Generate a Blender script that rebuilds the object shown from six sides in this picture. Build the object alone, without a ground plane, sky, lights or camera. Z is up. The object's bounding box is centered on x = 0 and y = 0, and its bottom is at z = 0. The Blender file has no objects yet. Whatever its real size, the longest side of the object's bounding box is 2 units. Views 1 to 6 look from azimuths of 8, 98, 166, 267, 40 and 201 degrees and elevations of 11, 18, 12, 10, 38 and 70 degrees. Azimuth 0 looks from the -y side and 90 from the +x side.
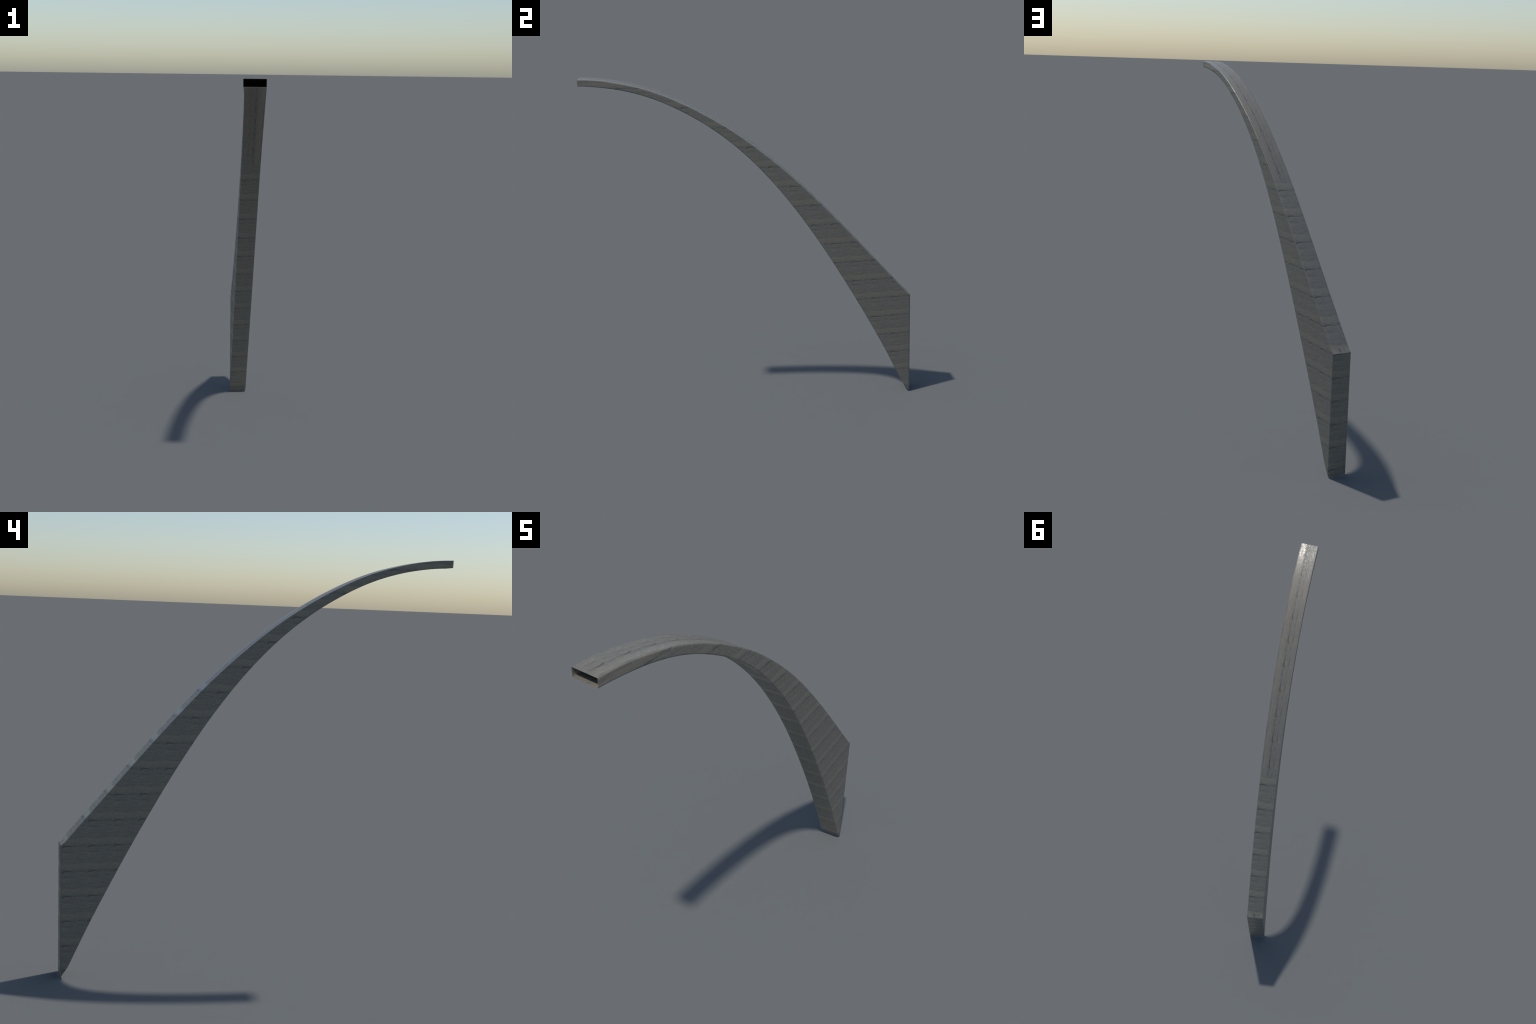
"""Hollow tapering arched beam: a thin-walled box rib that rises from a knife-edge
foot, leans over and narrows to an open rectangular tip.  The rib also bends
slightly in plan.  Weathered grey wood-grain sheet on every panel."""
import bpy, bmesh, math
from mathutils import Vector

# ------------------------------------------------------------------ dimensions
TIP = (0.1749, -0.9055)        # plan position of the open end (centre line)
FOOT = (-0.1764, 0.8990)       # plan position of the back panel (centre line)
PLAN_TURN = math.radians(7.0)  # how much the rib turns in plan
HALF_WIDTH = 0.0500
WALL = 0.0006
EDGE_RADIUS = 0.0013          # chamfer on the long corners
SOFT = 0.0050                 # width over which the corner shading rolls off

chord = Vector(FOOT) - Vector(TIP)
PLAN_RADIUS = chord.length / 2 / math.sin(PLAN_TURN / 2)
side_dir = Vector((chord.y, -chord.x)) / chord.length
PLAN_CENTRE = (Vector(TIP) + Vector(FOOT)) / 2 - side_dir * PLAN_RADIUS * math.cos(PLAN_TURN / 2)
ANGLE0 = math.atan2(TIP[1] - PLAN_CENTRE.y, TIP[0] - PLAN_CENTRE.x)
LENGTH = PLAN_RADIUS * PLAN_TURN

# side profile, (run along the rib, height): outer back line and inner soffit line
UPPER = [(0.000, 2.0000), (0.100, 1.9928), (0.250, 1.9646), (0.400, 1.9193), (0.550, 1.8518), (0.700, 1.7666),
         (0.850, 1.6648), (1.000, 1.5426), (1.150, 1.4040), (1.300, 1.2474), (1.450, 1.0806), (1.600, 0.9076),
         (1.720, 0.7683), (1.817, 0.6563)]
UPPER_END = 0.6360             # last short facet is flatter, down to the back edge
LOWER = [(0.000, 1.9647), (0.100, 1.9556), (0.250, 1.9288), (0.400, 1.8806), (0.550, 1.8070), (0.700, 1.7110),
         (0.850, 1.5865), (1.000, 1.4278), (1.150, 1.2334), (1.300, 1.0039), (1.450, 0.7462), (1.600, 0.4678),
         (1.720, 0.2295), (1.803, 0.0520)]
LOWER_END = 0.0                # toe facet flares out to the ground line


def spline(points):
    """Cubic Hermite through the points, with finite-difference tangents."""
    xs = [p[0] for p in points]
    ys = [p[1] for p in points]
    n = len(xs)
    m = []
    for i in range(n):
        if i == 0:
            m.append(-0.035)
        elif i == n - 1:
            m.append((ys[-1] - ys[-2]) / (xs[-1] - xs[-2]))
        else:
            d0 = (ys[i] - ys[i - 1]) / (xs[i] - xs[i - 1])
            d1 = (ys[i + 1] - ys[i]) / (xs[i + 1] - xs[i])
            h0, h1 = xs[i] - xs[i - 1], xs[i + 1] - xs[i]
            m.append((d0 * h1 + d1 * h0) / (h0 + h1))

    def f(x):
        i = max(0, min(n - 2, sum(1 for a in xs if a <= x) - 1))
        h = xs[i + 1] - xs[i]
        t = (x - xs[i]) / h
        return ((2 * t**3 - 3 * t**2 + 1) * ys[i] + (t**3 - 2 * t**2 + t) * h * m[i]
                + (-2 * t**3 + 3 * t**2) * ys[i + 1] + (t**3 - t**2) * h * m[i + 1])
    return f


_upper, _lower = spline(UPPER), spline(LOWER)


def upper_z(s):
    s1, z1 = UPPER[-1]
    return _upper(s) if s <= s1 else z1 + (UPPER_END - z1) * (s - s1) / (LENGTH - s1)


def lower_z(s):
    s1, z1 = LOWER[-1]
    return _lower(s) if s <= s1 else z1 + (LOWER_END - z1) * (s - s1) / (LENGTH - s1)


def slope(f, s):
    a, b = max(0.0, s - 0.004), min(LENGTH, s + 0.004)
    return (f(b) - f(a)) / (b - a)


def place(s, off, z):
    a = ANGLE0 + s / PLAN_RADIUS
    r = PLAN_RADIUS + off
    return Vector((PLAN_CENTRE.x + r * math.cos(a), PLAN_CENTRE.y + r * math.sin(a), z))


# ------------------------------------------------------------------- material
def grain_material():
    mat = bpy.data.materials.new("weathered_wood_grain")
    mat.use_nodes = True
    nt = mat.node_tree
    nt.nodes.clear()
    L = nt.links

    def put(sock, v):
        if isinstance(v, (int, float)):
            sock.default_value = v
        else:
            L.new(v, sock)

    def M(op, a, b=0.0, c=None, clamp=False):
        n = nt.nodes.new("ShaderNodeMath")
        n.operation = op
        n.use_clamp = clamp
        put(n.inputs[0], a)
        put(n.inputs[1], b)
        if c is not None:
            put(n.inputs[2], c)
        return n.outputs[0]

    def add(a, b): return M("ADD", a, b)
    def sub(a, b): return M("SUBTRACT", a, b)
    def mul(a, b): return M("MULTIPLY", a, b)
    def mad(a, b, c): return M("MULTIPLY_ADD", a, b, c)

    def step(x, lo, hi, out0=0.0, out1=1.0):
        n = nt.nodes.new("ShaderNodeMapRange")
        n.interpolation_type = "SMOOTHSTEP"
        put(n.inputs["Value"], x)
        n.inputs["From Min"].default_value = lo
        n.inputs["From Max"].default_value = hi
        n.inputs["To Min"].default_value = out0
        n.inputs["To Max"].default_value = out1
        return n.outputs["Result"]

    def bell(x, centre, width):
        """soft line: 1 on the centre, 0 beyond width"""
        return step(M("ABSOLUTE", sub(x, centre)), 0.0, width, 1.0, 0.0)

    def sep(v):
        n = nt.nodes.new("ShaderNodeSeparateXYZ")
        L.new(v, n.inputs[0])
        return n.outputs

    def vec(x, y, z=0.0):
        n = nt.nodes.new("ShaderNodeCombineXYZ")
        put(n.inputs[0], x)
        put(n.inputs[1], y)
        put(n.inputs[2], z)
        return n.outputs[0]

    def noise(v, scale, detail=2.0, rough=0.5):
        n = nt.nodes.new("ShaderNodeTexNoise")
        L.new(v, n.inputs["Vector"])
        n.inputs["Scale"].default_value = scale
        n.inputs["Detail"].default_value = detail
        n.inputs["Roughness"].default_value = rough
        return n.outputs["Fac"]

    def pick(mask, a, b):
        """a where mask = 1, else b"""
        return add(mul(mask, a), mul(sub(1.0, mask), b))

    # --- unbend the rib: run along it (s), distance off its centre line, height
    co = sep(nt.nodes.new("ShaderNodeTexCoord").outputs["Object"])
    nor = sep(nt.nodes.new("ShaderNodeNewGeometry").outputs["True Normal"])
    dx, dy = sub(co[0], PLAN_CENTRE.x), sub(co[1], PLAN_CENTRE.y)
    rad = M("SQRT", add(mul(dx, dx), mul(dy, dy)))
    s = mul(sub(M("ARCTAN2", dy, dx), ANGLE0), PLAN_RADIUS)
    off = sub(rad, PLAN_RADIUS)
    n_side = M("DIVIDE", add(mul(nor[0], dx), mul(nor[1], dy)), rad)
    n_run = M("DIVIDE", sub(mul(nor[1], dx), mul(nor[0], dy)), rad)
    n_up = nor[2]
    a_side, a_run, a_up = (M("ABSOLUTE", v) for v in (n_side, n_run, n_up))
    is_side = M("GREATER_THAN", a_side, M("MAXIMUM", a_run, a_up))
    is_flat = M("GREATER_THAN", a_up, a_run)

    # --- the sheet pattern repeats in square tiles; v = 0 is the long check
    T_RUN, T_UP = 0.1170, 0.11915
    run = M("DIVIDE", sub(s, 0.1963), T_RUN)
    high = M("DIVIDE", sub(co[2], 0.2728), T_UP)
    across_u = M("DIVIDE", sub(off, 0.0490), T_UP)
    across_v = M("DIVIDE", sub(off, 0.0045), T_UP)
    u_side = mul(M("SIGN", n_side), run)
    u_run = mul(M("SIGN", n_run), mul(across_u, -1.0))
    u_flat = mul(M("SIGN", n_up), mul(run, -1.0))
    tu = pick(is_side, u_side, pick(is_flat, u_flat, u_run))
    tv = pick(is_side, high, pick(is_flat, across_v, high))
    u = M("FRACT", tu)
    v = sub(M("FRACT", add(tv, 0.64)), 0.64)

    # --- noises inside one tile
    wob = sub(noise(vec(mul(u, 2.6), mul(v, 2.6), 3.1), 1.0, 2.0), 0.5)
    vw = mad(wob, 0.060, v)                                   # wandering grain
    fine = noise(vec(mul(u, 3.0), mul(vw, 34.0), 7.7), 1.0, 3.0, 0.6)
    mid = noise(vec(mul(u, 1.6), mul(vw, 9.0), 1.3), 1.0, 2.0, 0.5)
    blot = noise(vec(mul(u, 7.0), mul(v, 15.0), 5.9), 1.0, 2.0, 0.55)
    speck = noise(vec(mul(u, 30.0), mul(v, 44.0), 2.2), 1.0, 1.0, 0.5)

    # --- long dark check: thick hooked start, thinning along the grain
    rise = M("SUBTRACT", 1.0, M("DIVIDE", u, 0.20), clamp=True)
    line = add(mad(mul(rise, rise), -0.046, 0.018), step(u, 0.2, 0.5, 0.0, -0.024))
    line = add(line, step(u, 0.55, 0.85, 0.0, 0.014))
    dv = M("ABSOLUTE", sub(mad(wob, 0.02, v), line))
    thick = step(u, 0.06, 0.5, 0.050, 0.026)
    core = M("SUBTRACT", 1.0, M("DIVIDE", dv, thick), clamp=True)
    check = mul(mul(step(core, 0.0, 0.8), step(u, 0.0, 0.02)),
                mul(step(u, 0.24, 0.60, 1.0, 0.42), step(u, 0.72, 1.0, 1.0, 0.0)))
    # --- softer streaks beside it
    shade = mul(bell(vw, 0.070, 0.060), step(u, 0.02, 0.5, 0.35, 1.0))
    under = mul(bell(mad(u, 0.03, vw), -0.185, 0.040), step(mid, 0.35, 0.6, 0.25, 1.0))
    pair = M("MAXIMUM", mul(bell(vw, 0.345, 0.026), step(u, 0.55, 0.95, 1.0, 0.2)),
             mul(bell(vw, -0.595, 0.030), step(u, 0.15, 0.45, 0.25, 1.0)))
    mids = mul(bell(mad(u, -0.05, vw), -0.40, 0.035), bell(u, 0.35, 0.4))
    # --- many short grain dashes, a small knot and a speck
    dash = step(noise(vec(mul(u, 5.5), mul(vw, 30.0), 9.4), 1.0, 2.0, 0.55), 0.54, 0.72)
    ku, kv = sub(u, 0.215), mul(sub(v, -0.285), 0.72)
    kd = M("SQRT", add(mul(ku, ku), mul(kv, kv)))
    knot = step(kd, 0.012, 0.036, 1.0, 0.0)
    rim = bell(kd, 0.050, 0.024)
    sx, sy = sub(u, 0.64), mul(sub(v, -0.47), 0.8)
    spot = step(M("SQRT", add(mul(sx, sx), mul(sy, sy))), 0.008, 0.05, 1.0, 0.0)

    # --- paler, warmer grain above the check, greyer grain below; both patchy
    band = mul(step(vw, 0.04, 0.16), step(vw, 0.26, 0.38, 0.55, 0.25))
    band = M("ADD", band, mul(step(mid, 0.38, 0.66), 0.55))
    band = M("ADD", band, mul(sub(blot, 0.5), 1.3), clamp=True)
    streak = noise(vec(mul(u, 0.9), mul(vw, 17.0), 4.6), 1.0, 2.0, 0.5)
    tone = mul(sub(fine, 0.5), 0.24)
    tone = add(tone, mul(sub(streak, 0.5), 0.42))
    tone = add(tone, mul(sub(blot, 0.5), 0.32))
    tone = add(tone, mul(sub(speck, 0.5), 0.14))
    dark = add(mul(check, 0.50), mul(shade, 0.12))
    dark = add(dark, add(mul(under, 0.20), mul(dash, 0.19)))
    dark = add(dark, add(mul(pair, 0.20), mul(mids, 0.14)))
    dark = add(dark, add(mul(rim, 0.14), mul(spot, 0.16)))
    dark = sub(dark, mul(knot, 0.20))
    level = sub(add(1.055, tone), dark)

    ramp = nt.nodes.new("ShaderNodeMix")
    ramp.data_type = "RGBA"
    L.new(band, ramp.inputs["Factor"])
    ramp.inputs["A"].default_value = (0.171, 0.160, 0.135, 1)   # grey grain
    ramp.inputs["B"].default_value = (0.207, 0.188, 0.147, 1)   # pale, slightly warm
    scale = nt.nodes.new("ShaderNodeVectorMath")
    scale.operation = "SCALE"
    L.new(ramp.outputs["Result"], scale.inputs[0])
    L.new(level, scale.inputs["Scale"])

    height = sub(mad(fine, 0.3, mad(blot, 0.3, mul(speck, 0.25))), add(mul(check, 0.5), add(mul(dash, 0.25), mul(under, 0.2))))
    bump = nt.nodes.new("ShaderNodeBump")
    bump.inputs["Strength"].default_value = 0.28
    bump.inputs["Distance"].default_value = 0.0022
    L.new(height, bump.inputs["Height"])

    bsdf = nt.nodes.new("ShaderNodeBsdfPrincipled")
    L.new(scale.outputs[0], bsdf.inputs["Base Color"])
    L.new(bump.outputs[0], bsdf.inputs["Normal"])
    pale = mul(step(vw, 0.06, 0.14), step(vw, 0.30, 0.36, 1.0, 0.0))
    rough = add(mad(band, -0.08, mad(pale, -0.09, 0.48)), mad(sub(speck, 0.5), -0.45, mul(sub(blot, 0.5), -0.35)))
    L.new(rough, bsdf.inputs["Roughness"])
    bsdf.inputs["Specular IOR Level"].default_value = 0.5
    out = nt.nodes.new("ShaderNodeOutputMaterial")
    L.new(bsdf.outputs[0], out.inputs["Surface"])
    return mat


# ------------------------------------------------------------------- geometry
SIDE_A, SIDE_B, TOP, SOFFIT, BACK = range(5)
PANEL_NAMES = {SIDE_A: "side_panel", SIDE_B: "side_panel", TOP: "upper_panel",
               SOFFIT: "lower_panel", BACK: "back_panel"}


def section(s, half):
    """Rounded rectangle across the rib at run s: list of (offset, z, panel of next strip)."""
    r = min(EDGE_RADIUS, half * 0.5)
    zu, zl = upper_z(s), lower_z(s)
    ru = r * math.sqrt(1 + slope(upper_z, min(s, 1.80)) ** 2)
    rl = r * math.sqrt(1 + slope(lower_z, min(s, 1.79)) ** 2)
    # one narrow chamfer per corner; support rows at SOFT keep the shaded roll-off narrow
    z0, z1 = zl + rl, zu - ru
    su, sl = SOFT * ru / r, SOFT * rl / r
    flat = half - r
    rows = [z0, z0 + sl, (z0 + z1) / 2, z1 - su]
    cols = [flat, flat - SOFT, flat / 3, -flat / 3, SOFT - flat]
    pts = [(half, z, SIDE_A) for z in rows]
    pts += [(half, z1, TOP)] + [(c, zu, TOP) for c in cols] + [(-flat, zu, TOP)]
    pts += [(-half, z1, SIDE_B)] + [(-half, z, SIDE_B) for z in reversed(rows[1:])]
    pts += [(-half, z0, SOFFIT)] + [(-c, zl, SOFFIT) for c in cols] + [(flat, zl, SOFFIT)]
    return pts


def build_shell(mat):
    n = 110
    stations = [(1.803 * i / n, HALF_WIDTH) for i in range(n + 1)]
    stations += [(s, HALF_WIDTH) for s in (1.810, 1.817, 1.823, 1.829)]
    r = EDGE_RADIUS
    stations += [(LENGTH - r, HALF_WIDTH), (LENGTH, HALF_WIDTH - r)]
    bm = bmesh.new()
    rings, labels = [], None
    for s, half in stations:
        pts = section(s, half)
        labels = [p[2] for p in pts]
        rings.append([bm.verts.new(place(s, o, z)) for o, z, _ in pts])
    m = len(labels)
    for a, b in zip(rings, rings[1:]):
        for i in range(m):
            j = (i + 1) % m
            f = bm.faces.new((a[i], a[j], b[j], b[i]))
            f.material_index = labels[i]
    # back panel: quads between the two halves of the last ring
    cap = bm.faces.new(rings[-1])
    cap.material_index = BACK
    bm.normal_update()
    bmesh.ops.recalc_face_normals(bm, faces=bm.faces)
    me = bpy.data.meshes.new("beam_shell")
    bm.to_mesh(me)
    bm.free()
    ob = bpy.data.objects.new("beam_shell", me)
    bpy.context.scene.collection.objects.link(ob)
    for _ in range(5):
        me.materials.append(mat)
    for p in me.polygons:
        p.use_smooth = True
    # true sheet thickness, inwards
    sol = ob.modifiers.new("wall", "SOLIDIFY")
    sol.thickness = WALL
    sol.offset = -1.0
    sol.use_rim = True
    return ob


def evaluated(ob):
    dg = bpy.context.evaluated_depsgraph_get()
    me = bpy.data.meshes.new_from_object(ob.evaluated_get(dg))
    return me


def mark_sharp(me):
    """Keep the rolled long corners smooth; split shading at the open rim and the back edge."""
    bm = bmesh.new()
    bm.from_mesh(me)
    for e in bm.edges:
        e.smooth = not (len(e.link_faces) == 2 and e.calc_face_angle(0) > math.radians(47))
    bm.to_mesh(me)
    bm.free()
    me.update()


def main():
    mat = grain_material()
    shell = build_shell(mat)
    whole = evaluated(shell)
    mark_sharp(whole)
    bpy.data.objects.remove(shell)
    normals = [c.vector.copy() for c in whole.corner_normals]

    beam = bpy.data.objects.new("arched_beam", None)
    beam.empty_display_size = 0.2
    beam["label"] = "hollow tapering arched beam of weathered grey wood grain"
    beam["category"] = "beam"
    bpy.context.scene.collection.objects.link(beam)

    for panel in range(5):
        polys = [p for p in whole.polygons if p.material_index == panel]
        index, verts, faces, nors = {}, [], [], []
        for p in polys:
            face = []
            for li in p.loop_indices:
                vi = whole.loops[li].vertex_index
                if vi not in index:
                    index[vi] = len(verts)
                    verts.append(whole.vertices[vi].co[:])
                face.append(index[vi])
                nors.append(normals[li])
            faces.append(face)
        me = bpy.data.meshes.new(PANEL_NAMES[panel])
        me.from_pydata(verts, [], faces)
        me.materials.append(mat)
        for p in me.polygons:
            p.use_smooth = True
        me.update()
        me.normals_split_custom_set(nors)
        ob = bpy.data.objects.new(PANEL_NAMES[panel], me)
        ob.parent = beam
        bpy.context.scene.collection.objects.link(ob)
    bpy.data.meshes.remove(whole)


main()
